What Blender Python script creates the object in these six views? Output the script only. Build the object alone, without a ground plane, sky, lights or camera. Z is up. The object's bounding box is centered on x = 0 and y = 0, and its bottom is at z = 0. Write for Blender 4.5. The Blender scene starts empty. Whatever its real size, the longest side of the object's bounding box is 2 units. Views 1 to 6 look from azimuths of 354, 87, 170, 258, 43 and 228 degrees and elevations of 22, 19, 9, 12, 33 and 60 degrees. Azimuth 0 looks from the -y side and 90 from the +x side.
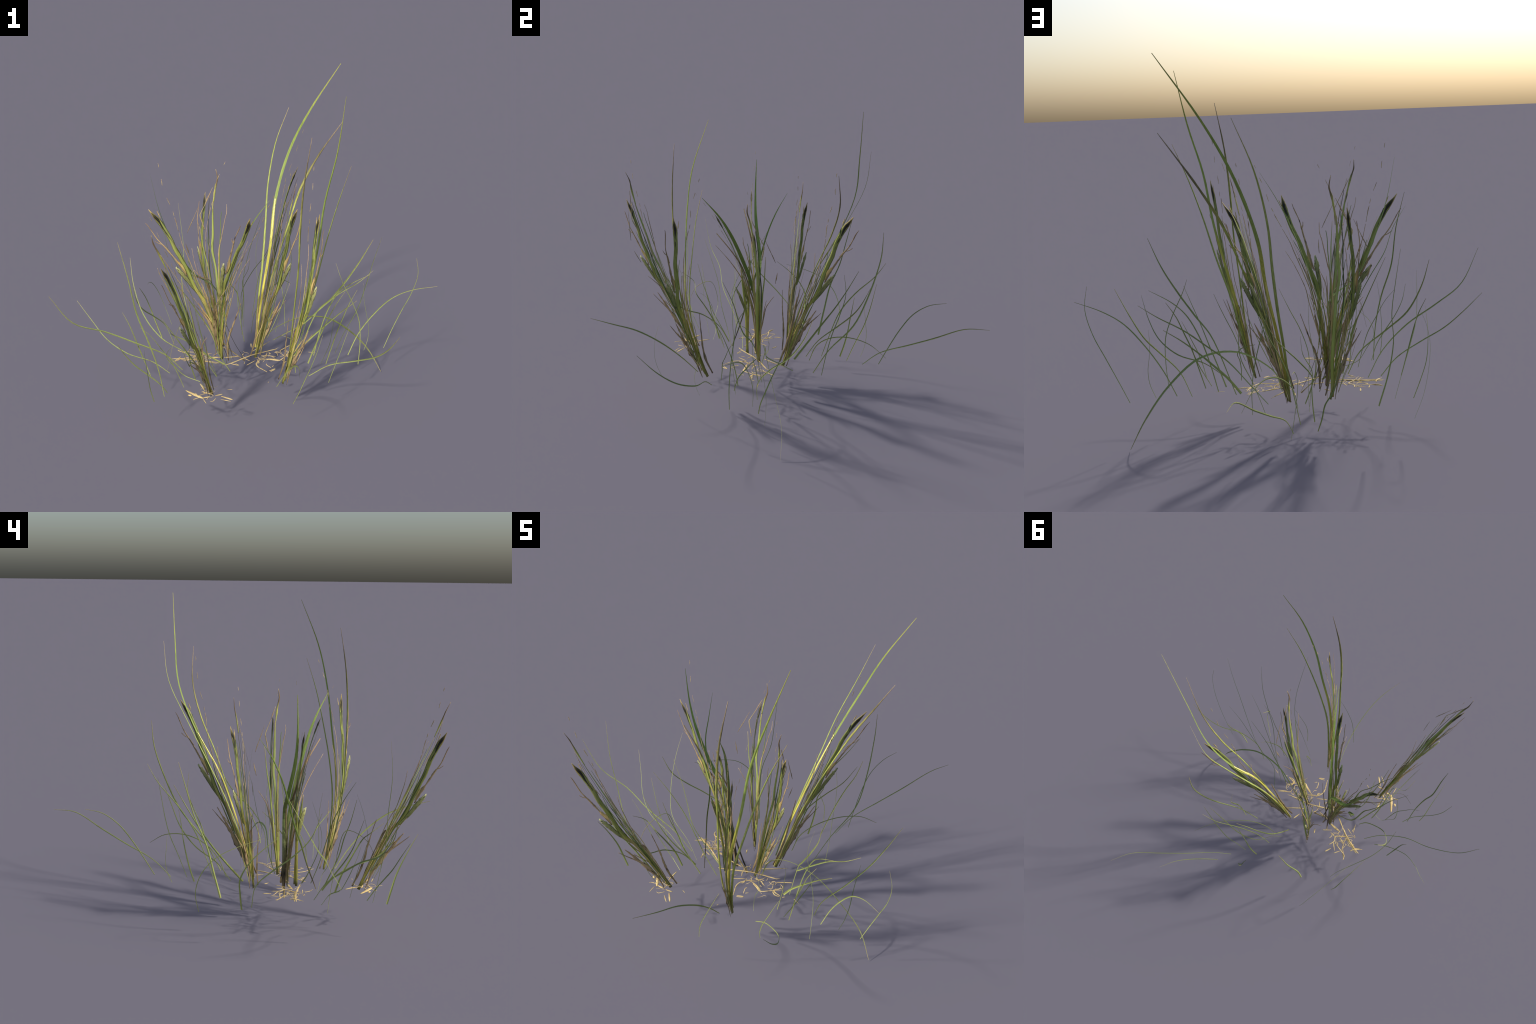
"""A clump of wild grass: seven flowering fans, three leafy fans, two groups of
tall blades, loose arching blades around them and straw litter at the roots."""
import bpy, math, random
from mathutils import Vector, Matrix, noise

random.seed(7)
scene = bpy.context.scene
ROOT_Z = 0.18

# ------------------------------------------------------------------ materials
def material(name, stops, streak=0.35, speckle=None, rough=0.55, fine=60.0, trans=0.0):
    """Colour runs along the blade (local z, 0 root .. 1 tip), broken up by
    lengthwise streaks and blotches."""
    m = bpy.data.materials.new(name)
    m.use_nodes = True
    nt = m.node_tree
    nt.nodes.clear()
    N, L = nt.nodes.new, nt.links.new
    out = N('ShaderNodeOutputMaterial')
    bs = N('ShaderNodeBsdfPrincipled')
    tc = N('ShaderNodeTexCoord')
    info = N('ShaderNodeObjectInfo')
    sep = N('ShaderNodeSeparateXYZ')
    L(tc.outputs['Object'], sep.inputs[0])
    # wobble the position along the blade a little
    n0 = N('ShaderNodeTexNoise'); n0.inputs['Scale'].default_value = 9.0
    L(tc.outputs['Object'], n0.inputs['Vector'])
    wob = N('ShaderNodeMath'); wob.operation = 'MULTIPLY_ADD'
    wob.inputs[1].default_value = 0.10; L(n0.outputs['Fac'], wob.inputs[0])
    sub = N('ShaderNodeMath'); sub.operation = 'SUBTRACT'
    L(sep.outputs['Z'], sub.inputs[0]); sub.inputs[1].default_value = 0.05
    L(sub.outputs[0], wob.inputs[2])
    ramp = N('ShaderNodeValToRGB')
    el = ramp.color_ramp.elements
    while len(el) < len(stops):
        el.new(0.5)
    for e, (p, c) in zip(el, stops):
        e.position = p; e.color = (*c, 1)
    L(wob.outputs[0], ramp.inputs[0])
    # streaks along the blade
    mp = N('ShaderNodeMapping'); mp.inputs['Scale'].default_value = (fine * 8, fine * 8, fine * .12)
    L(tc.outputs['Object'], mp.inputs[0])
    n1 = N('ShaderNodeTexNoise'); n1.inputs['Scale'].default_value = 1.0; n1.inputs['Detail'].default_value = 3
    L(mp.outputs[0], n1.inputs['Vector'])
    mr = N('ShaderNodeMapRange'); mr.inputs[1].default_value = .3; mr.inputs[2].default_value = .7
    mr.inputs[3].default_value = 1 - streak; mr.inputs[4].default_value = 1 + streak
    L(n1.outputs['Fac'], mr.inputs[0])
    # piece-to-piece variation
    rv = N('ShaderNodeMapRange'); rv.inputs[3].default_value = .85; rv.inputs[4].default_value = 1.15
    L(info.outputs['Random'], rv.inputs[0])
    mul = N('ShaderNodeMath'); mul.operation = 'MULTIPLY'
    L(mr.outputs[0], mul.inputs[0]); L(rv.outputs[0], mul.inputs[1])
    mix = N('ShaderNodeMix'); mix.data_type = 'RGBA'; mix.blend_type = 'MULTIPLY'; mix.inputs[0].default_value = 1
    L(ramp.outputs[0], mix.inputs[6])
    L(mul.outputs[0], mix.inputs[7])
    col = mix.outputs[2]
    if speckle:
        c, lo, hi, sc = speckle
        ns = N('ShaderNodeTexNoise'); ns.inputs['Scale'].default_value = sc; ns.inputs['Detail'].default_value = 2
        mp2 = N('ShaderNodeMapping'); mp2.inputs['Scale'].default_value = (5, 5, 1)
        L(tc.outputs['Object'], mp2.inputs[0]); L(mp2.outputs[0], ns.inputs['Vector'])
        sr = N('ShaderNodeMapRange'); sr.inputs[1].default_value = lo; sr.inputs[2].default_value = hi
        L(ns.outputs['Fac'], sr.inputs[0])
        m2 = N('ShaderNodeMix'); m2.data_type = 'RGBA'
        L(sr.outputs[0], m2.inputs[0]); L(col, m2.inputs[6]); m2.inputs[7].default_value = (*c, 1)
        col = m2.outputs[2]
    L(col, bs.inputs['Base Color'])
    bs.inputs['Roughness'].default_value = rough
    bs.inputs['Specular IOR Level'].default_value = 0.25
    if trans:
        tr = N('ShaderNodeBsdfTranslucent'); L(col, tr.inputs['Color'])
        ms = N('ShaderNodeMixShader'); ms.inputs[0].default_value = trans
        L(bs.outputs[0], ms.inputs[1]); L(tr.outputs[0], ms.inputs[2]); L(ms.outputs[0], out.inputs[0])
    else:
        L(bs.outputs[0], out.inputs[0])
    return m

GREEN = (.25, .28, .065); DEEP = (.12, .19, .045); LIME = (.36, .40, .08); YELLOW = (.50, .45, .07)
STRAW = (.60, .46, .20); BROWN = (.22, .15, .08); UMBER = (.07, .05, .035); SOOT = (.018, .018, .012); PALE = (.46, .46, .20)
MAT = {
    'stalk': material('stalk', [(0, (.20, .20, .05)), (.1, (.29, .29, .06)), (.4, (.40, .37, .08)), (.5, GREEN), (.9, (.22, .25, .07)), (.97, (.30, .24, .08)), (1, (.48, .36, .13))], .4, (SOOT, .66, .76, 6)),
    'spike': material('spike', [(0, GREEN), (.15, (.06, .065, .03)), (.8, SOOT), (1, (.09, .08, .03))], .3),
    'ragged': material('ragged', [(0, GREEN), (.3, (.19, .21, .065)), (.6, (.24, .25, .09)), (.88, (.34, .35, .13)), (1, (.52, .53, .25))], .45, ((.09, .085, .04), .50, .68, 9)),
    'brown': material('brown', [(0, (.24, .17, .09)), (.3, (.33, .25, .13)), (.7, (.42, .30, .15)), (1, (.27, .18, .10))], .4, (UMBER, .55, .7, 8)),
    'brownblade': material('brownblade', [(0, STRAW), (.08, UMBER), (.3, (.20, .18, .08)), (.7, (.16, .11, .06)), (.9, (.35, .24, .12)), (1, (.5, .35, .17))], .35, (SOOT, .56, .7, 6)),
    'gold': material('gold', [(0, (.35, .27, .10)), (.5, (.58, .44, .16)), (1, (.40, .27, .11))], .35),
    'tanstem': material('tanstem', [(0, (.40, .30, .13)), (.45, (.45, .36, .17)), (.75, (.36, .25, .14)), (1, (.45, .33, .2))], .4, (UMBER, .6, .75, 12)),
    'greenstem': material('greenstem', [(0, (.30, .27, .08)), (.4, GREEN), (1, DEEP)], .35),
    'dark': material('dark', [(0, DEEP), (.5, (.07, .10, .035)), (1, (.05, .06, .03))], .3),
    'pale': material('pale', [(0, (.30, .26, .09)), (.15, LIME), (.55, (.34, .40, .12)), (.85, (.33, .38, .09)), (1, (.42, .33, .16))], .3),
    'spikelet': material('spikelet', [(0, LIME), (.35, (.38, .38, .10)), (.6, (.16, .12, .06)), (.9, (.22, .15, .08)), (1, (.48, .36, .17))], .35),
    'spikelet2': material('spikelet2', [(0, (.30, .27, .09)), (.3, GREEN), (.58, LIME), (.72, (.30, .29, .08)), (.82, (.18, .16, .06)), (.9, (.17, .14, .08)), (1, (.34, .26, .16))], .4, (SOOT, .56, .70, 7)),
    'tall': material('tall', [(0, (.34, .30, .08)), (.2, YELLOW), (.42, (.46, .46, .08)), (.52, (.28, .36, .09)), (.75, (.27, .36, .07)), (1, (.36, .36, .08))], .25),
    'yellow': material('yellow', [(0, (.40, .36, .08)), (.4, (.56, .50, .08)), (1, (.66, .62, .22))], .3, (UMBER, .66, .76, 9)),
    'broad': material('broad', [(0, (.30, .25, .12)), (.06, UMBER), (.2, (.18, .19, .08)), (.4, (.16, .22, .05)), (.8, (.20, .29, .06)), (1, (.26, .33, .07))], .25),
    'loose': material('loose', [(0, (.38, .42, .13)), (.2, (.32, .37, .11)), (.55, (.23, .28, .085)), (.9, (.27, .29, .10)), (1, (.34, .30, .14))], .25, ((.22, .10, .06), .70, .78, 5)),
    'straw': material('straw', [(0, STRAW), (.4, (.66, .51, .24)), (.8, (.56, .40, .16)), (1, STRAW)], .35, ((.30, .20, .09), .58, .75, 6), .7),
}

# -------------------------------------------------------------------- geometry
root = bpy.data.objects.new('wild_grass_clump', None)
scene.collection.objects.link(root)
root['label'] = 'sparse clump of green and dry wild grass with straw'
root['category'] = 'wild grass'

def spline(pts, per):
    P = [2 * pts[0] - pts[1]] + list(pts) + [2 * pts[-1] - pts[-2]]
    out = []
    for i in range(1, len(P) - 2):
        a, b, c, d = P[i - 1:i + 3]
        for k in range(per):
            t = k / per
            out.append(.5 * (2 * b + (c - a) * t + (2 * a - 5 * b + 4 * c - d) * t * t + (3 * b - a - 3 * c + d) * t ** 3))
    out.append(pts[-1])
    return out

def interp(vals, f):
    x = f * (len(vals) - 1); i = min(int(x), len(vals) - 2); t = x - i
    return vals[i] * (1 - t) + vals[i + 1] * t

SECTION = {  # cross-sections in (half width, thickness) units
    'leaf': [(-1, .18), (-.5, .02), (0, -.10), (.5, .02), (1, .18), (.5, .14), (0, .05), (-.5, .14)],
    'fold': [(-1, .30), (-.5, .0), (0, -.26), (.5, .0), (1, .30), (.5, .12), (0, -.10), (-.5, .12)],
    'stem': [(-1, 0), (-.7, -.32), (0, -.45), (.7, -.32), (1, 0), (.7, .32), (0, .45), (-.7, .32)],
    'flat': [(-1, .02), (-.5, -.09), (0, -.13), (.5, -.09), (1, .02), (.5, .12), (0, .15), (-.5, .12)],
    'ragged': [(-1, .1), (-.5, -.06), (0, -.1), (.5, -.06), (1, .1), (.5, .1), (0, .06), (-.5, .1)],
}
FLATS = {'stalk', 'pale', 'gold', 'brown'}
FRAY = {-1: -.2, -.5: .75, 0: -.5, .5: .6, 1: -.7}      # torn leaf end, by place across the leaf
STEMS = {'tanstem', 'greenstem', 'spikelet2', 'straw'}

def blade(kind, look, widths, pts, face=None, parent=root):
    """Sweep a thin cross-section along a spine through pts; widths are in mm."""
    pts = [Vector(p) for p in pts]
    base, tip = pts[0], pts[-1]
    chord = tip - base
    scale = chord.length
    zax = chord / scale
    flat = face is not None
    if face is None:                       # a free blade bends edgewise
        side = zax.cross(Vector((0, 0, 1)))
        if side.length < .15:
            side = zax.cross(Vector((math.cos(base.x * 40), math.sin(base.x * 40), 0)))
        face = side                        # flat sides look sideways, edge up
    face = Vector(face)
    xax = zax.cross(face).normalized()
    yax = zax.cross(xax)
    M = Matrix((xax, yax, zax)).transposed().to_4x4()
    M = Matrix.Translation(base) @ M @ Matrix.Scale(scale, 4)
    Mi = M.inverted()
    per = 5 if len(pts) > 3 else 6
    line = spline(pts, per)
    n = len(line)
    sec = SECTION['fold' if look == 'loose' and not flat else 'flat' if look in FLATS else 'ragged' if look == 'ragged' else 'stem' if (look in STEMS or kind == 'seed_spike') else 'leaf']
    jitter = {'brown': .35, 'spike': .18, 'ragged': .12, 'straw': .25, 'gold': .3, 'spikelet': .25, 'spikelet2': .2, 'tanstem': .25}.get(look, .06)
    thick = 1.3 if kind == 'seed_spike' else 1.0
    verts, faces = [], []
    seed = Vector((base.x * 31, base.y * 37, len(bpy.data.objects) * .37))
    for i, p in enumerate(line):
        f = i / (n - 1)
        t = (line[min(i + 1, n - 1)] - line[max(i - 1, 0)]).normalized()
        s = t.cross(face)
        if s.length < 1e-3:
            s = xax
        s.normalize()
        nn = s.cross(t)
        w = interp(widths, f) * .0005
        w *= 1 + jitter * 1.6 * noise.noise(Vector((f * scale * 45, 0, 0)) + seed)
        for a, b in sec:
            aa = a
            if look == 'ragged' and f > .6:
                aa = a * (1 + .5 * noise.noise(Vector((f * 40, a * 5, 3)) + seed))
            if look == 'ragged' and f > .8:      # torn end
                p = line[i] + t * ((f - .8) * 5 * FRAY[a] * widths[2] * .0009)
            q = p + s * (aa * w) + nn * (b * w * thick)
            verts.append(Mi @ q)
    k = len(sec)
    for i in range(n - 1):
        for j in range(k):
            a, b = i * k + j, i * k + (j + 1) % k
            faces.append((a, b, b + k, a + k))
    faces.append(tuple(range(k - 1, -1, -1)))
    faces.append(tuple(range((n - 1) * k, n * k)))
    me = bpy.data.meshes.new(kind)
    me.from_pydata(verts, [], faces)
    me.polygons.foreach_set('use_smooth', [sec not in (SECTION['leaf'], SECTION['fold'])] * len(faces))
    me.materials.append(MAT[look])
    me.update()
    ob = bpy.data.objects.new(kind, me)
    scene.collection.objects.link(ob)
    ob.parent = parent
    ob.matrix_world = M
    return ob

def fan_point(fan, u, v):
    P = [Vector(fan[k]) if k in fan else Vector() for k in ('root', 'side', 'rise', 'bend', 'curl', 'skew', 'twist')]
    return P[0] + u * (P[1] + v * P[5] + v * v * P[6]) + v * P[2] + v * v * P[3] + v ** 3 * P[4]

def grow_fan(name, fan, layout):
    """Lay the members of a fan (side u, height v) out on its curved sheet."""
    tuft = bpy.data.objects.new(name, None)
    scene.collection.objects.link(tuft)
    tuft.parent = root
    face = Vector(fan['side']).cross(Vector(fan['rise']))
    size = (fan_point(fan, 0, 1) - fan_point(fan, 0, 0)).length
    face = (fan_point(fan, .1, .5) - fan_point(fan, -.1, .5)).cross(fan_point(fan, 0, .7) - fan_point(fan, 0, .3))
    for kind, look, widths, uv in layout:
        off = face.normalized() * (0 if look in ('stalk', 'spike') else random.choice((-1, 1)) * random.uniform(.001, .003))
        pts = [fan_point(fan, u, v) + off for u, v in uv]
        blade(kind, look, [w * size / .93 for w in widths], pts, face, tuft)

# Members of a fan: part, look, widths (mm), spine in fan coordinates (side, height)
FLOWER_FAN = [
    ('flower_stalk', 'stalk', (15, 16, 17, 17, 16, 17, 18, 20, 21, 21, 21, 22, 25, 21, 12, 2), [(0.003,-0.002), (-0.011,0.103), (-0.02,0.218), (-0.018,0.309), (-0.014,0.39), (0,0.443), (0.006,0.511), (-0.004,0.606), (-0.007,0.685), (-0.007,0.739), (-0.017,0.812), (-0.017,0.876), (-0.015,0.921), (-0.011,0.947), (-0.007,0.969), (-0.004,0.999)]),
    ('seed_spike', 'spike', (2, 5, 8, 6, 11, 15, 13, 7, 2), [(-0.012,0.78), (-0.015,0.818), (-0.014,0.848), (-0.013,0.88), (-0.015,0.921), (-0.011,0.947), (-0.008,0.966), (-0.005,0.981)]),
    ('ragged_leaf', 'ragged', (9, 14, 17, 21, 22, 20, 13), [(0.005,0.428), (0.014,0.462), (0.026,0.506), (0.035,0.555), (0.043,0.592), (0.051,0.622), (0.056,0.643)]),
    ('dry_twig', 'brown', (6, 13, 8, 6, 5, 2), [(0.021,0.576), (0.023,0.638), (0.026,0.67), (0.033,0.732), (0.042,0.792), (0.05,0.846), (0.047,0.917), (0.049,0.944)]),
    ('dry_twig', 'brown', (3, 4, 4, 2), [(0.031,0.754), (0.04,0.796), (0.057,0.815), (0.069,0.837)]),
    ('dry_leaf', 'gold', (3, 13, 14, 3), [(0.014,0.587), (0.014,0.638), (0.022,0.667), (0.025,0.689)]),
    ('thin_stalk', 'tanstem', (3, 4, 4, 3, 2), [(-0.043,0.381), (-0.037,0.473), (-0.051,0.608), (-0.059,0.683), (-0.063,0.74), (-0.076,0.797), (-0.081,0.814)]),
    ('thin_stalk', 'tanstem', (2, 4, 2), [(-0.082,0.824), (-0.096,0.88), (-0.099,0.9)]),
    ('seed_husk', 'tanstem', (1.5, 3.2, 1.5), [(-0.101,0.909), (-0.103,0.92), (-0.106,0.934)]),
    ('seed_husk', 'tanstem', (1.5, 3.2, 1.5), [(-0.109,0.971), (-0.109,0.994), (-0.11,1.014)]),
    ('seed_husk', 'tanstem', (1.5, 3.2, 1.5), [(-0.117,1.08), (-0.122,1.096), (-0.126,1.112)]),
    ('seed_husk', 'tanstem', (1.5, 3.2, 1.5), [(-0.138,1.17), (-0.141,1.18), (-0.142,1.191)]),
    ('thin_stalk', 'tanstem', (4, 4, 4, 3, 2), [(-0.013,0.08), (-0.04,0.23), (-0.053,0.317), (-0.063,0.42), (-0.061,0.489), (-0.07,0.55), (-0.086,0.625), (-0.11,0.697)]),
    ('dry_twig', 'brown', (5, 4, 4, 9, 4), [(-0.006,0.037), (-0.026,0.124), (-0.04,0.221), (-0.043,0.277), (-0.048,0.341), (-0.045,0.362)]),
    ('dry_leaf', 'brown', (3, 8, 14, 23, 17, 9, 5, 2), [(0.036,0.017), (0.021,0.088), (0.016,0.138), (0.02,0.183), (0.027,0.25), (0.04,0.29), (0.069,0.351), (0.096,0.412)]),
    ('dry_leaf', 'brown', (8, 12, 9, 3), [(0.028,0.256), (0.035,0.298), (0.041,0.332), (0.047,0.367), (0.055,0.405)]),
    ('dry_leaf', 'gold', (3, 6, 5, 2), [(-0.008,0.216), (0.008,0.269), (0.02,0.303), (0.035,0.341)]),
    ('dry_leaf', 'brown', (7, 12, 10, 8, 5, 3), [(-0.038,-0.007), (-0.049,0.092), (-0.07,0.173), (-0.088,0.224), (-0.108,0.296), (-0.126,0.377)]),
    ('thin_stalk', 'greenstem', (3, 4, 4, 3, 2), [(-0.011,0.119), (-0.026,0.251), (-0.031,0.363), (-0.032,0.471), (-0.033,0.543), (-0.045,0.652)]),
    ('thin_stalk', 'tanstem', (3, 4, 4, 3, 2), [(0.01,0.082), (-0.013,0.279), (-0.019,0.446), (-0.032,0.571), (-0.048,0.652)]),
    ('thin_stalk', 'greenstem', (3, 3.5, 4, 3, 2), [(0.006,0.109), (-0.014,0.339), (-0.021,0.518), (-0.021,0.652), (-0.039,0.748)]),
    ('thin_stalk', 'dark', (3, 4, 4, 3, 2), [(0.005,0.121), (-0.008,0.35), (-0.007,0.516), (-0.006,0.662), (-0.012,0.768)]),
    ('thin_stalk', 'tanstem', (4, 5, 4, 2), [(0.015,0.054), (-0.012,0.219), (-0.025,0.369), (-0.052,0.466)]),
    ('thin_stalk', 'greenstem', (4, 5, 5, 4, 2), [(0.009,0.026), (0.01,0.173), (0.009,0.343), (0.015,0.445)]),
    ('bract', 'gold', (2, 5, 2), [(-0.031,0.929), (-0.033,0.949), (-0.035,0.973)]),
    ('bract', 'dark', (2, 6, 3), [(-0.021,0.871), (-0.026,0.895), (-0.029,0.915)]),
]
LEAF_FAN = [
    ('flower_stalk', 'pale', (14, 15, 14, 11, 13, 12, 7, 3), [(0.056,-0.028), (0.053,0.147), (0.103,0.277), (0.145,0.358), (0.231,0.41), (0.186,0.521), (0.153,0.69), (0.087,0.815)]),
    ('seed_spike', 'spikelet', (4, 10, 9, 7, 6, 2), [(0.122,0.743), (0.078,0.821), (0.034,0.888), (-0.019,0.951), (-0.037,0.984), (0.006,0.997)]),
    ('leaf_blade', 'pale', (8, 8, 7, 6, 2), [(0.09,-0.013), (0.205,0.101), (0.303,0.155), (0.389,0.207), (0.505,0.228), (0.6,0.297)]),
    ('leaf_blade', 'dark', (5, 5, 5, 4, 2), [(0.119,0.049), (0.248,0.127), (0.354,0.241), (0.326,0.401), (0.325,0.495), (0.253,0.678)]),
    ('dry_leaf', 'tanstem', (3, 6, 4, 3, 5, 2), [(0.447,0.378), (0.503,0.377), (0.568,0.377), (0.524,0.428), (0.349,0.598), (0.239,0.709), (0.13,0.818)]),
    ('dry_leaf', 'brown', (1.5, 4, 3, 1), [(1.006,-0.004), (0.896,0.109), (0.787,0.217), (0.589,0.418)]),
    ('dry_leaf', 'brown', (1.5, 5, 1), [(0.955,-0.096), (1.016,-0.103), (1.072,-0.103)]),
    ('leaf_blade', 'greenstem', (4, 5, 4, 3, 2), [(0.052,0.202), (0.041,0.394), (-0.018,0.601), (-0.067,0.721), (-0.086,0.793), (-0.121,0.849)]),
    ('thin_stalk', 'tanstem', (4, 5, 5, 4, 3, 2), [(0.062,0.168), (0.072,0.341), (0.026,0.529), (-0.084,0.683), (-0.216,0.868), (-0.282,0.95), (-0.292,1)]),
    ('dry_leaf', 'tanstem', (4, 5, 5, 4, 2), [(0.12,0.022), (0.162,0.102), (0.291,0.071), (0.486,0.051), (0.66,-0.021), (0.877,-0.124)]),
    ('dry_leaf', 'tanstem', (3, 4, 3, 2), [(0.205,0.074), (0.356,0.082), (0.442,0.085), (0.538,0.071)]),
    ('thin_stalk', 'greenstem', (3, 3, 3, 2), [(0.088,0.124), (0.181,0.252), (0.288,0.328), (0.395,0.372)]),
]
FLOWER_FANS = [
    dict(root=(0.071,-0.009,0.178), side=(0.105,0.31,-0.654), rise=(0.307,0.421,1.03), bend=(-0.254,-0.186,-0.299), curl=(0.229,0.109,0.166), skew=(0.238,0.249,0.508), twist=(0.214,0.379,-0.154)),
    dict(root=(0.15,-0.411,0.172), side=(0.43,-0.547,-0.378), rise=(0.244,-0.419,0.862), bend=(-0.11,0.404,0.133), curl=(0.025,-0.109,-0.069), skew=(-0.006,-0.187,0.405), twist=(-0.178,-0.063,-0.14)),
    dict(root=(-0.105,0.024,0.181), side=(-0.376,0.566,-0.331), rise=(-0.253,0.172,0.833), bend=(0.122,-0.042,0.005), curl=(0.066,0.007,-0.007), skew=(-0.02,-0.014,0.107), twist=(-0.011,-0.006,0.06)),
    dict(root=(-0.13,-0.141,0.187), side=(-0.127,-0.02,-0.296), rise=(-0.135,0.025,0.905), bend=(-0.252,-0.081,-0.136), curl=(0.048,0.069,0.071), skew=(-0.522,0.043,-0.071), twist=(-0.267,-0.062,-0.024)),
    dict(root=(-0.13,-0.141,0.186), side=(-0.861,0,0.109), rise=(-0.153,-0.011,0.935), bend=(0.523,-0.199,-0.084), curl=(-0.232,0.009,-0.007), skew=(0.135,0.037,-0.044), twist=(0.122,0.008,-0.024)),
    dict(root=(0.044,-0.14,0.183), side=(0.565,-0.076,-0.237), rise=(0.347,0.091,0.808), bend=(-0.223,-0.122,0.028), curl=(0.103,0.021,-0.022), skew=(0.047,0.039,-0.048), twist=(-0.026,0.02,-0.005)),
    dict(root=(-0.211,-0.488,0.179), side=(-0.379,-0.621,-0.442), rise=(-0.197,-0.418,0.807), bend=(0.062,0.043,0.025), curl=(-0.08,0.033,-0.011), skew=(0.087,0.057,-0.008), twist=(0.021,-0.007,0.027)),
]
LEAF_FANS = [
    dict(root=(0.044,-0.14,0.181), side=(0.169,0.097,0.629), rise=(0.213,-0.033,0.955)),
    dict(root=(-0.211,-0.488,0.178), side=(-0.061,-0.314,0.63), rise=(-0.245,-0.337,0.968)),
    dict(root=(-0.106,0.025,0.179), side=(-0.168,0.056,0.638), rise=(-0.005,0.11,0.959)),
]

def slivers(count, spread):
    """Fine dry slivers and thin blades standing among the members of a fan."""
    out = []
    for _ in range(count):
        v0 = random.uniform(.02, .30)
        v1 = v0 + random.uniform(.15, .42)
        u0 = random.uniform(-.35, .35) * spread
        u1 = u0 + random.uniform(-.5, .5) * spread * (v1 - v0) * 3
        um = (u0 + u1) / 2 + random.uniform(-.1, .1) * spread
        look = random.choice(('straw', 'gold', 'tanstem', 'greenstem', 'pale'))
        w = random.uniform(2, 4.2)
        out.append(('dry_sliver' if look != 'pale' else 'thin_stalk', look, (w * .7, w, w * .8, w * .4),
                    [(u0, v0), (um, (v0 + v1) / 2), (u1, v1)]))
    return out

for fan in FLOWER_FANS:
    grow_fan('flowering_tuft', fan, FLOWER_FAN + slivers(7, .14))
for fan in LEAF_FANS:
    grow_fan('leafy_tuft', fan, LEAF_FAN + slivers(5, .14))

# ------------------------------------------------------- tall and broad blades
blade('leaf_blade', 'tall', (11, 13, 15, 16, 14, 10, 3), [(0.063,-0.009,0.173), (0.104,0.052,0.412), (0.171,0.147,0.706), (0.215,0.262,0.918), (0.302,0.344,1.157), (0.416,0.349,1.377), (0.577,0.339,1.621)], (-0.47,-0.79,0.39))
blade('leaf_blade', 'pale', (9, 12, 13, 12, 9.5, 6.5, 2), [(0.063,-0.003,0.172), (0.088,0.057,0.394), (0.123,0.131,0.595), (0.154,0.223,0.792), (0.181,0.315,0.984), (0.236,0.404,1.189), (0.313,0.419,1.382)], (-0.47,-0.79,0.39))
blade('flower_stalk', 'spikelet2', (8, 10, 10, 9, 13, 10, 3), [(0.061,-0.003,0.172), (0.119,0.04,0.375), (0.184,0.096,0.589), (0.266,0.154,0.795), (0.344,0.222,0.981), (0.447,0.252,1.155), (0.569,0.231,1.336)], (-0.47,-0.79,0.39))
blade('leaf_blade', 'tall', (11, 14, 14, 13, 11, 8, 2.5), [(0.154,-0.413,0.177), (0.196,-0.472,0.421), (0.249,-0.499,0.652), (0.307,-0.486,0.896), (0.345,-0.464,1.132), (0.408,-0.426,1.355), (0.461,-0.34,1.59)], (-0.45,0.88,0.16))
blade('leaf_blade', 'pale', (8, 11, 11, 10, 8, 5.5, 2), [(0.154,-0.413,0.177), (0.196,-0.453,0.353), (0.243,-0.478,0.55), (0.302,-0.474,0.735), (0.355,-0.45,0.925), (0.415,-0.422,1.107), (0.483,-0.383,1.274)], (-0.45,0.88,0.16))
blade('flower_stalk', 'spikelet2', (7, 9, 9, 8, 11, 9, 3), [(0.155,-0.413,0.177), (0.177,-0.487,0.397), (0.192,-0.522,0.62), (0.21,-0.536,0.835), (0.218,-0.54,1.042), (0.236,-0.531,1.24), (0.274,-0.508,1.449)], (-0.45,0.88,0.16))
blade('leaf_blade', 'broad', (14, 17, 20, 20, 16, 9, 2), [(-0.094,-0.131,0.165), (-0.151,-0.117,0.376), (-0.145,-0.119,0.57), (-0.273,-0.101,0.679), (-0.362,-0.112,0.861), (-0.414,-0.108,1.014), (-0.447,-0.095,1.191)], (1,-0.1,0))
blade('leaf_blade', 'broad', (14, 17, 19, 20, 17, 10, 2), [(-0.072,-0.147,0.182), (-0.126,-0.134,0.438), (-0.101,-0.161,0.6), (-0.062,-0.204,0.746), (-0.016,-0.254,0.887), (0.034,-0.313,1.01), (0.096,-0.395,1.131)], (1,-0.1,0))
blade('leaf_blade', 'broad', (4, 7, 9, 9, 8, 6, 1), [(-0.19,-0.275,0.183), (-0.227,-0.22,0.313), (-0.254,-0.179,0.431), (-0.273,-0.133,0.555), (-0.323,-0.092,0.672), (-0.38,-0.047,0.787), (-0.402,0.005,0.895), (-0.438,0.072,0.994)], (1,-0.1,0))
blade('dry_leaf', 'brownblade', (8, 9, 9, 8, 7, 6, 4), [(-0.008,-0.136,0.167), (-0.072,-0.135,0.295), (-0.109,-0.14,0.433), (-0.084,-0.168,0.564), (-0.061,-0.204,0.697), (-0.026,-0.261,0.806), (-0.002,-0.332,0.912)], (1,-0.1,0))
blade('dry_leaf', 'brownblade', (8, 9, 9, 10, 9, 8, 4), [(-0.128,-0.127,0.124), (-0.132,-0.128,0.29), (-0.146,-0.127,0.456), (-0.171,-0.122,0.621), (-0.273,-0.124,0.669), (-0.324,-0.148,0.8), (-0.389,-0.177,0.928)], (1,-0.1,0))
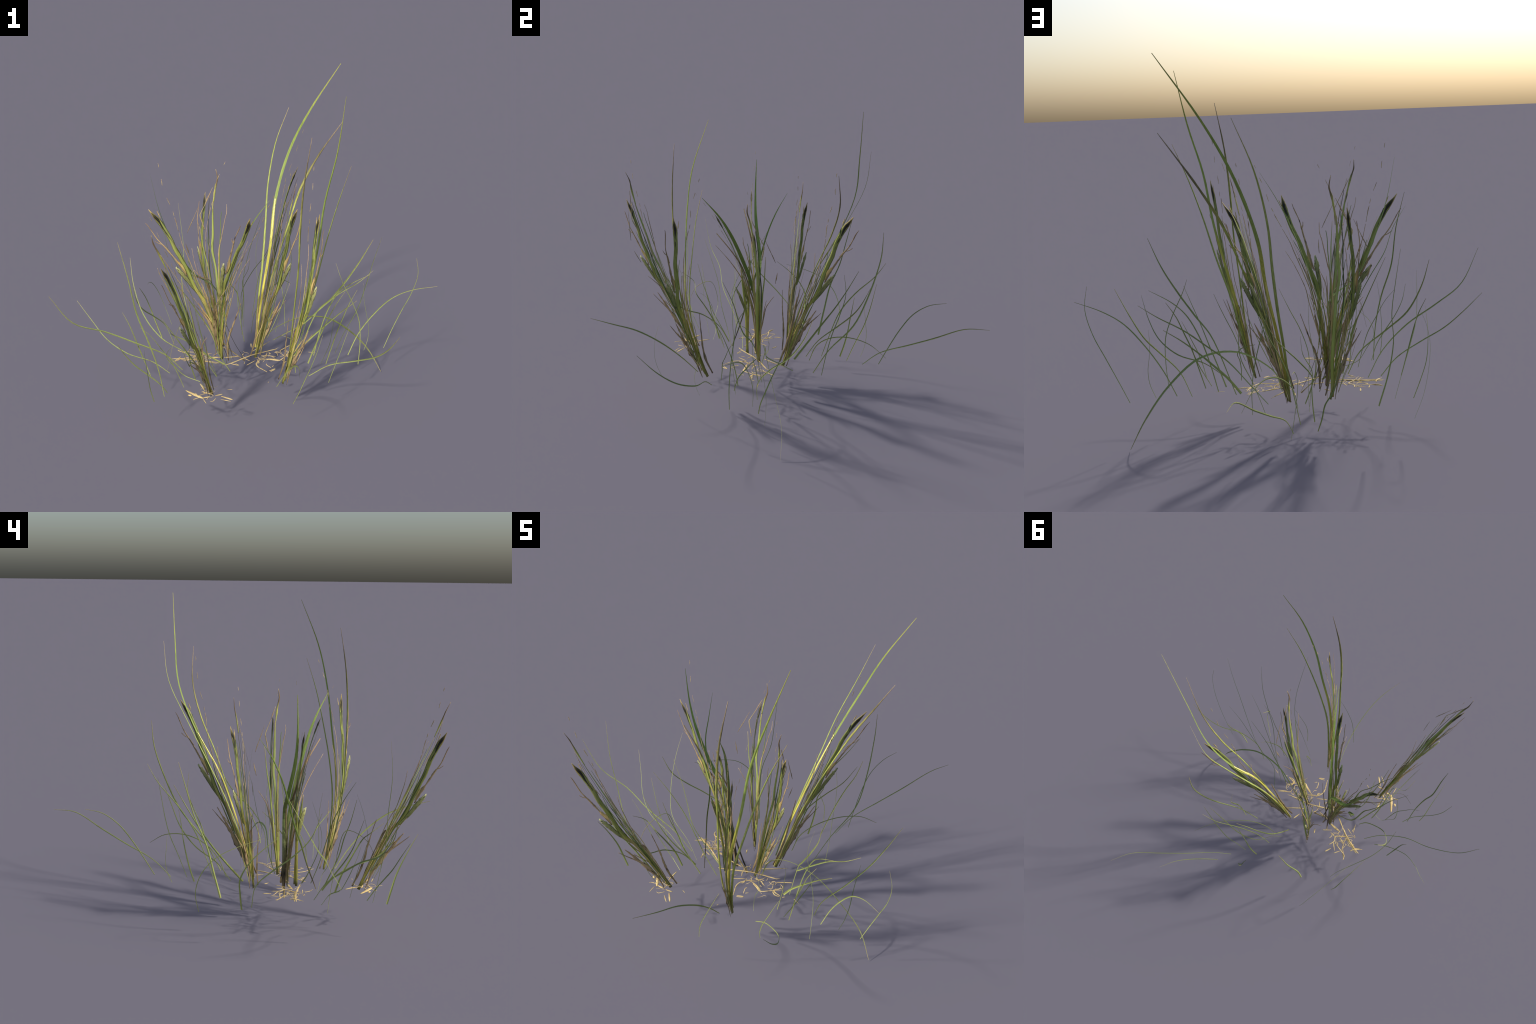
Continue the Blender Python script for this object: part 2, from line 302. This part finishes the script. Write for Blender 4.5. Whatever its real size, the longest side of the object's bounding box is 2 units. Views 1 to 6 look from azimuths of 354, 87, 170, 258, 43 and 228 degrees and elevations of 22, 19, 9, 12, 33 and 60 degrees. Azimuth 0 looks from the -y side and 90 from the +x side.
blade('dry_leaf', 'tanstem', (9, 9, 8, 6, 5, 4, 2), [(-0.012,-0.138,0.166), (-0.108,-0.132,0.26), (-0.158,-0.144,0.382), (-0.154,-0.173,0.512), (-0.094,-0.212,0.629), (-0.062,-0.267,0.732), (-0.031,-0.341,0.839)], (1,-0.1,0))
blade('leaf_sheath', 'yellow', (6,7,8,9,9,8), [(0.061,-0.012,0.174), (0.095,0.037,0.369), (0.136,0.096,0.559), (0.178,0.165,0.745), (0.192,0.203,0.816), (0.214,0.26,0.922)], (-.47,-.79,.39))

# ------------------------------------------------------- loose arching blades
blade('leaf_blade', 'loose', (3.4, 4.7, 6.7, 6.7, 5.1, 1.6), [(0.126,0.414,0.184), (0.171,0.504,0.27), (0.244,0.632,0.337), (0.318,0.753,0.404), (0.394,0.882,0.479), (0.438,0.998,0.488)])
blade('leaf_blade', 'loose', (9.0, 8.6, 7.3, 5.6, 4.1, 1.7), [(-0.489,-0.539,0.194), (-0.503,-0.553,0.268), (-0.509,-0.571,0.339), (-0.513,-0.599,0.408), (-0.517,-0.631,0.474), (-0.517,-0.669,0.54)])
blade('leaf_blade', 'loose', (3.9, 5.5, 7.7, 7.7, 5.8, 1.9), [(0.114,-0.464,0.182), (0.138,-0.547,0.285), (0.156,-0.647,0.381), (0.164,-0.763,0.457), (0.161,-0.878,0.496), (0.138,-0.998,0.527)])
blade('leaf_blade', 'loose', (2.6, 3.4, 3.8, 3.4, 2.6, 1.3), [(0.736,-0.143,0.187), (0.78,-0.136,0.291), (0.826,-0.136,0.394), (0.873,-0.145,0.498), (0.899,-0.158,0.605), (0.885,-0.167,0.703)])
blade('leaf_blade', 'loose', (3.9, 5.0, 5.7, 5.3, 4.1, 1.7), [(-0.424,-0.463,0.193), (-0.46,-0.493,0.264), (-0.513,-0.515,0.329), (-0.566,-0.533,0.39), (-0.611,-0.552,0.461), (-0.639,-0.584,0.534)])
blade('leaf_blade', 'loose', (3.9, 5.0, 5.7, 5.3, 4.1, 1.7), [(0.084,0.336,0.19), (0.108,0.374,0.295), (0.134,0.415,0.398), (0.17,0.437,0.491), (0.218,0.45,0.587), (0.249,0.464,0.686)])
blade('leaf_blade', 'loose', (3.9, 5.0, 5.7, 5.3, 4.1, 1.7), [(0.56,-0.305,0.188), (0.568,-0.302,0.307), (0.563,-0.289,0.425), (0.531,-0.271,0.522), (0.483,-0.242,0.627), (0.463,-0.17,0.703)])
blade('leaf_blade', 'loose', (3.9, 5.0, 5.7, 5.3, 4.1, 1.7), [(0.151,0.496,0.192), (0.147,0.55,0.287), (0.145,0.608,0.382), (0.152,0.674,0.468), (0.175,0.752,0.524), (0.2,0.839,0.543)])
blade('leaf_blade', 'loose', (2.6, 3.4, 3.8, 3.4, 2.6, 1.3), [(-0.341,-0.404,0.182), (-0.367,-0.414,0.264), (-0.398,-0.423,0.345), (-0.443,-0.428,0.418), (-0.487,-0.43,0.489), (-0.535,-0.432,0.539)])
blade('leaf_blade', 'loose', (3.6, 5.2, 7.2, 7.2, 5.4, 1.8), [(-0.34,-0.223,0.182), (-0.424,-0.262,0.297), (-0.558,-0.314,0.396), (-0.707,-0.33,0.479), (-0.854,-0.38,0.562), (-0.949,-0.408,0.72)])
blade('leaf_blade', 'loose', (2.6, 3.4, 3.8, 3.4, 2.6, 1.3), [(0.377,-0.452,0.178), (0.391,-0.468,0.239), (0.411,-0.47,0.3), (0.434,-0.459,0.354), (0.457,-0.446,0.409), (0.481,-0.433,0.463)])
blade('leaf_blade', 'loose', (3.9, 5.0, 5.7, 5.3, 4.1, 1.7), [(0.055,0.136,0.188), (0.081,0.174,0.285), (0.143,0.24,0.353), (0.212,0.33,0.382), (0.278,0.426,0.368), (0.334,0.502,0.312)])
blade('leaf_blade', 'loose', (8.2, 7.7, 6.6, 5.1, 3.7, 1.5), [(-0.238,-0.292,0.191), (-0.276,-0.337,0.275), (-0.314,-0.381,0.358), (-0.352,-0.408,0.434), (-0.398,-0.419,0.517), (-0.444,-0.429,0.6)])
blade('leaf_blade', 'loose', (3.9, 5.0, 5.7, 5.3, 4.1, 1.7), [(0.623,-0.166,0.192), (0.646,-0.155,0.258), (0.652,-0.128,0.327), (0.644,-0.098,0.392), (0.639,-0.066,0.457), (0.642,-0.043,0.525)])
blade('leaf_blade', 'loose', (3.4, 4.7, 6.7, 6.7, 5.1, 1.6), [(0.467,-0.165,0.184), (0.514,-0.16,0.299), (0.597,-0.103,0.407), (0.66,-0.013,0.498), (0.714,0.051,0.61), (0.767,0.089,0.732)])
blade('leaf_blade', 'loose', (3.9, 5.0, 5.7, 5.3, 4.1, 1.7), [(-0.505,-0.244,0.173), (-0.527,-0.244,0.247), (-0.549,-0.247,0.321), (-0.57,-0.248,0.393), (-0.593,-0.242,0.464), (-0.624,-0.229,0.531)])
blade('leaf_blade', 'loose', (9.0, 8.6, 7.3, 5.6, 4.1, 1.7), [(0.021,0.308,0.186), (0.031,0.33,0.258), (0.037,0.348,0.337), (0.037,0.361,0.411), (0.071,0.366,0.478), (0.081,0.377,0.553)])
blade('leaf_blade', 'loose', (3.1, 4.4, 6.2, 6.2, 4.6, 1.5), [(0.022,0.206,0.193), (0.031,0.252,0.327), (0.036,0.306,0.456), (0.079,0.384,0.576), (0.135,0.472,0.68), (0.181,0.523,0.772)])
blade('leaf_blade', 'loose', (2.6, 3.4, 3.8, 3.4, 2.6, 1.3), [(0.166,-0.65,0.19), (0.193,-0.669,0.262), (0.218,-0.677,0.33), (0.251,-0.672,0.402), (0.281,-0.659,0.471), (0.308,-0.639,0.539)])
blade('leaf_blade', 'loose', (3.9, 5.0, 5.7, 5.3, 4.1, 1.7), [(-0.407,-0.242,0.179), (-0.491,-0.256,0.259), (-0.609,-0.269,0.32), (-0.709,-0.23,0.387), (-0.781,-0.172,0.471), (-0.85,-0.12,0.562)])
blade('leaf_blade', 'loose', (10.0, 9.5, 8.1, 6.2, 4.6, 1.9), [(-0.266,0.22,0.194), (-0.297,0.259,0.337), (-0.31,0.296,0.477), (-0.29,0.348,0.609), (-0.296,0.386,0.741), (-0.306,0.423,0.872)])
blade('leaf_blade', 'loose', (7.2, 6.9, 5.8, 4.5, 3.3, 1.4), [(0.308,-0.255,0.186), (0.339,-0.265,0.28), (0.371,-0.282,0.371), (0.402,-0.306,0.464), (0.436,-0.336,0.555), (0.467,-0.382,0.638)])
blade('leaf_blade', 'loose', (3.9, 5.5, 7.7, 7.7, 5.8, 1.9), [(0.192,0.142,0.18), (0.248,0.223,0.337), (0.31,0.337,0.489), (0.314,0.412,0.648), (0.303,0.473,0.831), (0.303,0.487,0.975)])
blade('leaf_blade', 'loose', (9.0, 8.6, 7.3, 5.6, 4.1, 1.7), [(-0.435,0.149,0.191), (-0.463,0.162,0.275), (-0.487,0.168,0.356), (-0.507,0.134,0.434), (-0.524,0.077,0.498), (-0.538,0.009,0.555)])
blade('leaf_blade', 'loose', (3.9, 5.0, 5.7, 5.3, 4.1, 1.7), [(0.25,0.18,0.193), (0.252,0.204,0.305), (0.241,0.236,0.413), (0.224,0.279,0.514), (0.202,0.314,0.615), (0.185,0.309,0.719)])
blade('leaf_blade', 'loose', (4.6, 6.5, 9.3, 9.3, 7.0, 2.3), [(0.075,-0.125,0.185), (0.118,-0.101,0.292), (0.262,-0.116,0.379), (0.427,-0.108,0.371), (0.568,-0.085,0.267), (0.674,-0.06,0.138), (0.746,-0.074,0.004)], (-.3,.8,.5))
blade('leaf_blade', 'loose', (3.4, 4.7, 6.7, 6.7, 5.1, 1.6), [(-0.44,-0.487,0.187), (-0.46,-0.511,0.347), (-0.496,-0.522,0.494), (-0.546,-0.508,0.651), (-0.573,-0.511,0.826), (-0.61,-0.484,0.999)])
blade('leaf_blade', 'loose', (3.6, 5.2, 7.2, 7.2, 5.4, 1.8), [(-0.257,-0.265,0.194), (-0.319,-0.267,0.298), (-0.438,-0.258,0.388), (-0.521,-0.185,0.487), (-0.563,-0.106,0.617), (-0.574,-0.032,0.743)])
blade('leaf_blade', 'loose', (3.9, 5.0, 5.7, 5.3, 4.1, 1.7), [(0.532,-0.19,0.184), (0.585,-0.187,0.303), (0.656,-0.203,0.414), (0.741,-0.23,0.513), (0.837,-0.267,0.571), (0.951,-0.324,0.609)])
blade('leaf_blade', 'loose', (3.9, 5.0, 5.7, 5.3, 4.1, 1.7), [(0.35,-0.181,0.19), (0.378,-0.178,0.309), (0.414,-0.177,0.425), (0.467,-0.184,0.534), (0.532,-0.207,0.599), (0.627,-0.231,0.655)])
blade('leaf_blade', 'loose', (3.9, 5.0, 5.7, 5.3, 4.1, 1.7), [(0.033,0.418,0.185), (0.021,0.442,0.241), (0.009,0.453,0.3), (-0.024,0.455,0.35), (-0.043,0.452,0.409), (-0.065,0.452,0.466)])
blade('leaf_blade', 'loose', (3.9, 5.0, 5.7, 5.3, 4.1, 1.7), [(0.37,-0.277,0.19), (0.397,-0.266,0.242), (0.421,-0.251,0.291), (0.439,-0.218,0.339), (0.453,-0.182,0.384), (0.458,-0.138,0.423)])
blade('leaf_blade', 'loose', (10.8, 10.3, 8.8, 6.7, 5.0, 2.1), [(0.254,-0.15,0.183), (0.309,-0.159,0.255), (0.372,-0.166,0.319), (0.437,-0.175,0.38), (0.506,-0.174,0.438), (0.577,-0.173,0.488)])
blade('leaf_blade', 'loose', (10.8, 10.3, 8.8, 6.7, 5.0, 2.1), [(0.009,0.058,0.177), (-0.004,0.138,0.273), (-0.008,0.215,0.371), (0.014,0.283,0.471), (0.039,0.344,0.577), (0.05,0.404,0.686)])
blade('leaf_blade', 'loose', (3.4, 4.7, 6.7, 6.7, 5.1, 1.6), [(0.288,-0.389,0.188), (0.388,-0.42,0.259), (0.503,-0.465,0.296), (0.584,-0.55,0.355), (0.627,-0.637,0.438), (0.654,-0.72,0.543)])
blade('leaf_blade', 'loose', (3.9, 5.0, 5.7, 5.3, 4.1, 1.7), [(0.398,-0.271,0.183), (0.424,-0.274,0.274), (0.451,-0.279,0.366), (0.483,-0.274,0.446), (0.513,-0.273,0.519), (0.556,-0.262,0.59)])
blade('leaf_blade', 'loose', (2.6, 3.4, 3.8, 3.4, 2.6, 1.3), [(-0.377,0.342,0.173), (-0.41,0.362,0.279), (-0.441,0.337,0.382), (-0.469,0.27,0.463), (-0.487,0.17,0.514), (-0.498,0.062,0.548)])
blade('leaf_blade', 'loose', (3.4, 4.7, 6.7, 6.7, 5.1, 1.6), [(0.003,0.123,0.187), (0.01,0.191,0.282), (0.023,0.295,0.365), (0.089,0.365,0.454), (0.175,0.4,0.549), (0.236,0.436,0.66)])
blade('leaf_blade', 'loose', (3.1, 4.4, 6.2, 6.2, 4.6, 1.5), [(-0.372,0.09,0.175), (-0.412,0.079,0.294), (-0.468,0.01,0.384), (-0.523,-0.073,0.467), (-0.553,-0.144,0.556), (-0.567,-0.188,0.672)])
blade('leaf_blade', 'loose', (3.9, 5.0, 5.7, 5.3, 4.1, 1.7), [(-0.099,-0.273,0.183), (-0.157,-0.297,0.303), (-0.187,-0.325,0.43), (-0.249,-0.337,0.545), (-0.307,-0.369,0.66), (-0.378,-0.405,0.766)])
blade('leaf_blade', 'loose', (2.6, 3.4, 3.8, 3.4, 2.6, 1.3), [(-0.26,-0.383,0.197), (-0.331,-0.365,0.225), (-0.377,-0.373,0.281), (-0.417,-0.382,0.34), (-0.404,-0.414,0.403), (-0.359,-0.448,0.45)])
blade('leaf_blade', 'loose', (8.2, 7.7, 6.6, 5.1, 3.7, 1.5), [(-0.124,-0.218,0.194), (-0.235,-0.22,0.28), (-0.283,-0.256,0.408), (-0.331,-0.242,0.516), (-0.378,-0.229,0.621), (-0.435,-0.226,0.734)])
blade('leaf_blade', 'loose', (9.0, 8.6, 7.3, 5.6, 4.1, 1.7), [(-0.28,-0.347,0.193), (-0.3,-0.371,0.287), (-0.308,-0.416,0.377), (-0.313,-0.466,0.463), (-0.383,-0.478,0.512), (-0.396,-0.543,0.565)])
blade('leaf_blade', 'loose', (3.4, 4.7, 6.7, 6.7, 5.1, 1.6), [(-0.236,-0.293,0.19), (-0.277,-0.346,0.274), (-0.307,-0.436,0.335), (-0.312,-0.54,0.372), (-0.329,-0.618,0.452), (-0.356,-0.628,0.544)])
blade('leaf_blade', 'loose', (3.9, 5.0, 5.7, 5.3, 4.1, 1.7), [(-0.172,-0.321,0.184), (-0.209,-0.346,0.272), (-0.221,-0.381,0.363), (-0.242,-0.397,0.454), (-0.257,-0.423,0.541), (-0.274,-0.446,0.654)])
blade('leaf_blade', 'loose', (2.6, 3.4, 3.8, 3.4, 2.6, 1.3), [(-0.17,-0.32,0.185), (-0.216,-0.366,0.327), (-0.312,-0.345,0.408), (-0.335,-0.377,0.52), (-0.38,-0.471,0.473), (-0.418,-0.518,0.346)])
blade('leaf_blade', 'loose', (3.1, 4.4, 6.2, 6.2, 4.6, 1.5), [(0.164,0.038,0.185), (0.225,-0.023,0.252), (0.307,-0.104,0.341), (0.398,-0.099,0.42), (0.495,-0.099,0.498), (0.597,-0.105,0.559), (0.678,-0.096,0.619)])
blade('leaf_blade', 'loose', (3.9, 5.0, 5.7, 5.3, 4.1, 1.7), [(0.228,-0.341,0.185), (0.226,-0.335,0.233), (0.231,-0.331,0.281), (0.243,-0.316,0.318), (0.223,-0.298,0.349), (0.167,-0.27,0.367)])
blade('leaf_blade', 'loose', (4.1, 5.8, 8.3, 8.3, 6.2, 2.1), [(0.278,-0.131,0.185), (0.362,-0.167,0.426), (0.433,-0.218,0.53), (0.502,-0.243,0.635), (0.566,-0.265,0.748), (0.617,-0.308,0.873)])

# two short stalks with a side leaf in the middle of the clump
for foot, fork, leaf, top in (((-.106, -.195, .176), (-.172, -.175, .452), (-.185, -.205, .592), (-.215, -.160, .70)),
                              ((-.085, -.192, .178), (-.118, -.193, .436), (-.085, -.240, .570), (-.15, -.21, .66))):
    foot, fork, leaf, top = map(Vector, (foot, fork, leaf, top))
    blade('flower_stalk', 'stalk', (13, 14, 13, 13, 12, 3), [foot, foot.lerp(fork, .5) + Vector((0, 0, .01)), fork, fork.lerp(top, .5), top], (1, -.1, 0))
    blade('ragged_leaf', 'ragged', (8, 13, 16, 16, 9), [fork - Vector((0, 0, .02)), fork.lerp(leaf, .5), leaf], (1, -.1, 0))

# ---------------------------------------------------------------- straw litter
straw_count = 0
def straw(width, path):
    global straw_count
    straw_count += 1
    z = .198 + .006 * noise.noise(Vector((straw_count * 3.7, 0, 0)))
    pts = [(x, y, z + .003 * noise.noise(Vector((x * 30, y * 30, straw_count)))) for x, y in path]
    w = [width * k * .72 for k in (.5, 1, 1.05, .8, .35)]
    blade('straw', 'straw', w, pts, (0, 0, 1))

straw(12, [(-0.122,-0.238), (-0.073,-0.211), (0.024,-0.151), (0.098,-0.12), (0.166,-0.099)])
straw(9, [(0.034,-0.104), (0.081,-0.063), (0.146,0.003)])
straw(9, [(0.083,-0.337), (0.067,-0.311), (0.049,-0.284), (0.04,-0.256), (0.044,-0.229), (0.065,-0.201), (0.097,-0.176), (0.111,-0.127)])
straw(9, [(0.098,-0.207), (0.134,-0.215), (0.164,-0.222), (0.2,-0.185), (0.238,-0.142)])
straw(9, [(0.205,-0.177), (0.232,-0.191), (0.262,-0.185)])
straw(7, [(0.102,-0.332), (0.131,-0.312)])
straw(7, [(-0.204,-0.148), (-0.144,-0.147)])
straw(11, [(-0.118,-0.153), (-0.083,-0.15), (-0.04,-0.149)])
straw(11, [(-0.379,-0.117), (-0.326,-0.129), (-0.267,-0.147), (-0.152,-0.208)])
straw(8, [(-0.376,-0.145), (-0.356,-0.126), (-0.343,-0.102)])
straw(7, [(-0.01,-0.243), (0.041,-0.2)])
straw(7, [(-0.296,-0.183), (-0.278,-0.156), (-0.245,-0.136), (-0.224,-0.112)])
straw(7, [(-0.266,-0.155), (-0.28,-0.108), (-0.267,-0.102)])
straw(8, [(0.01,-0.201), (-0.01,-0.173), (-0.02,-0.144)])
straw(6, [(-0.101,-0.054), (-0.115,-0.028)])
straw(6, [(0.11,-0.29), (0.091,-0.258), (0.094,-0.246)])
straw(6, [(0.116,-0.284), (0.128,-0.269)])
straw(7, [(0.108,-0.162), (0.15,-0.178)])
straw(8, [(0.081,-0.172), (0.102,-0.163)])
straw(5, [(0.172,-0.18), (0.193,-0.17), (0.168,-0.13)])
straw(5, [(0.274,-0.182), (0.284,-0.17)])
straw(5, [(0.2,-0.104), (0.245,-0.068)])
straw(5, [(0.326,-0.153), (0.365,-0.161)])
straw(7, [(-0.099,-0.217), (-0.053,-0.249), (-0.066,-0.224)])
straw(5, [(0.075,-0.443), (0.077,-0.433)])
straw(9, [(-0.357,-0.034), (-0.304,-0.079)])
straw(6, [(-0.273,-0.122), (-0.251,-0.092)])
straw(5, [(-0.022,-0.23), (-0.015,-0.2)])
straw(7, [(-0.022,-0.142), (-0.013,-0.119)])
straw(7, [(-0.232,-0.194), (-0.275,-0.184)])
straw(7, [(0.238,-0.065), (0.212,-0.09), (0.182,-0.117), (0.186,-0.139)])
straw(9, [(0.158,-0.1), (0.102,-0.123)])
straw(10, [(0.128,-0.016), (0.085,-0.059), (0.049,-0.092)])
straw(8, [(0.039,-0.007), (0.035,-0.055)])
straw(8, [(0.13,-0.307), (0.096,-0.325)])
straw(9, [(0.26,-0.182), (0.217,-0.177), (0.207,-0.152)])
straw(7, [(0.232,-0.129), (0.205,-0.175)])
straw(9, [(0.163,-0.22), (0.122,-0.206), (0.07,-0.198)])
straw(12, [(-0.139,-0.207), (-0.26,-0.155), (-0.347,-0.13), (-0.389,-0.124)])
straw(12, [(-0.136,-0.144), (-0.178,-0.14), (-0.221,-0.146)])
straw(10, [(-0.244,0.008), (-0.254,-0.031)])
straw(9, [(-0.23,-0.038), (-0.236,-0.076), (-0.22,-0.105), (-0.252,-0.135), (-0.277,-0.173)])
straw(8, [(-0.241,-0.119), (-0.285,-0.103), (-0.302,-0.075)])
straw(10, [(-0.345,-0.101), (-0.354,-0.133), (-0.387,-0.158)])
straw(8, [(-0.262,-0.071), (-0.305,-0.062), (-0.34,-0.054), (-0.356,-0.028)])
straw(7, [(-0.288,-0.021), (-0.305,-0.062)])
straw(8, [(-0.135,-0.079), (-0.175,-0.119)])
straw(9, [(-0.117,-0.028), (-0.099,-0.053)])
straw(6, [(-0.252,-0.234), (-0.276,-0.195)])
straw(6, [(-0.233,-0.072), (-0.28,-0.036)])
straw(13, [(-0.116,-0.581), (-0.168,-0.54)])
straw(12, [(-0.158,-0.526), (-0.196,-0.537)])
straw(22, [(-0.253,-0.546), (-0.293,-0.506), (-0.334,-0.46)])
straw(16, [(-0.309,-0.515), (-0.326,-0.505)])
straw(12, [(-0.219,-0.535), (-0.255,-0.54)])
straw(13, [(-0.213,-0.512), (-0.254,-0.49)])
straw(11, [(-0.261,-0.404), (-0.25,-0.445), (-0.242,-0.478)])
straw(7, [(-0.126,-0.596), (-0.172,-0.569)])
straw(6, [(-0.244,-0.603), (-0.258,-0.552)])
straw(6, [(-0.107,-0.488), (-0.132,-0.481)])
straw(6, [(-0.21,-0.468), (-0.257,-0.509)])

# finer kinked bits tangled through each patch of litter
def litter(cx, cy, radius, count):
    for _ in range(count):
        a, r = random.uniform(0, 2 * math.pi), radius * math.sqrt(random.random())
        x, y, h = cx + r * math.cos(a), cy + r * math.sin(a), random.uniform(0, 2 * math.pi)
        z, pts = random.uniform(.192, .205), []
        for _k in range(random.choice((2, 3, 3, 4))):
            pts.append((x, y, z))
            step = random.uniform(.010, .024)
            h += random.uniform(-.9, .9)
            x += step * math.cos(h); y += step * math.sin(h); z += random.uniform(-.003, .006)
        w = random.uniform(2.2, 4.5)
        blade('straw', 'straw', (w * .6, w, w * .9, w * .4), pts, (0, 0, 1))

litter(-.235, -.51, .06, 16)
litter(-.27, -.115, .085, 26)
litter(.04, -.16, .09, 16)
litter(.17, -.17, .07, 14)

bpy.context.view_layer.update()
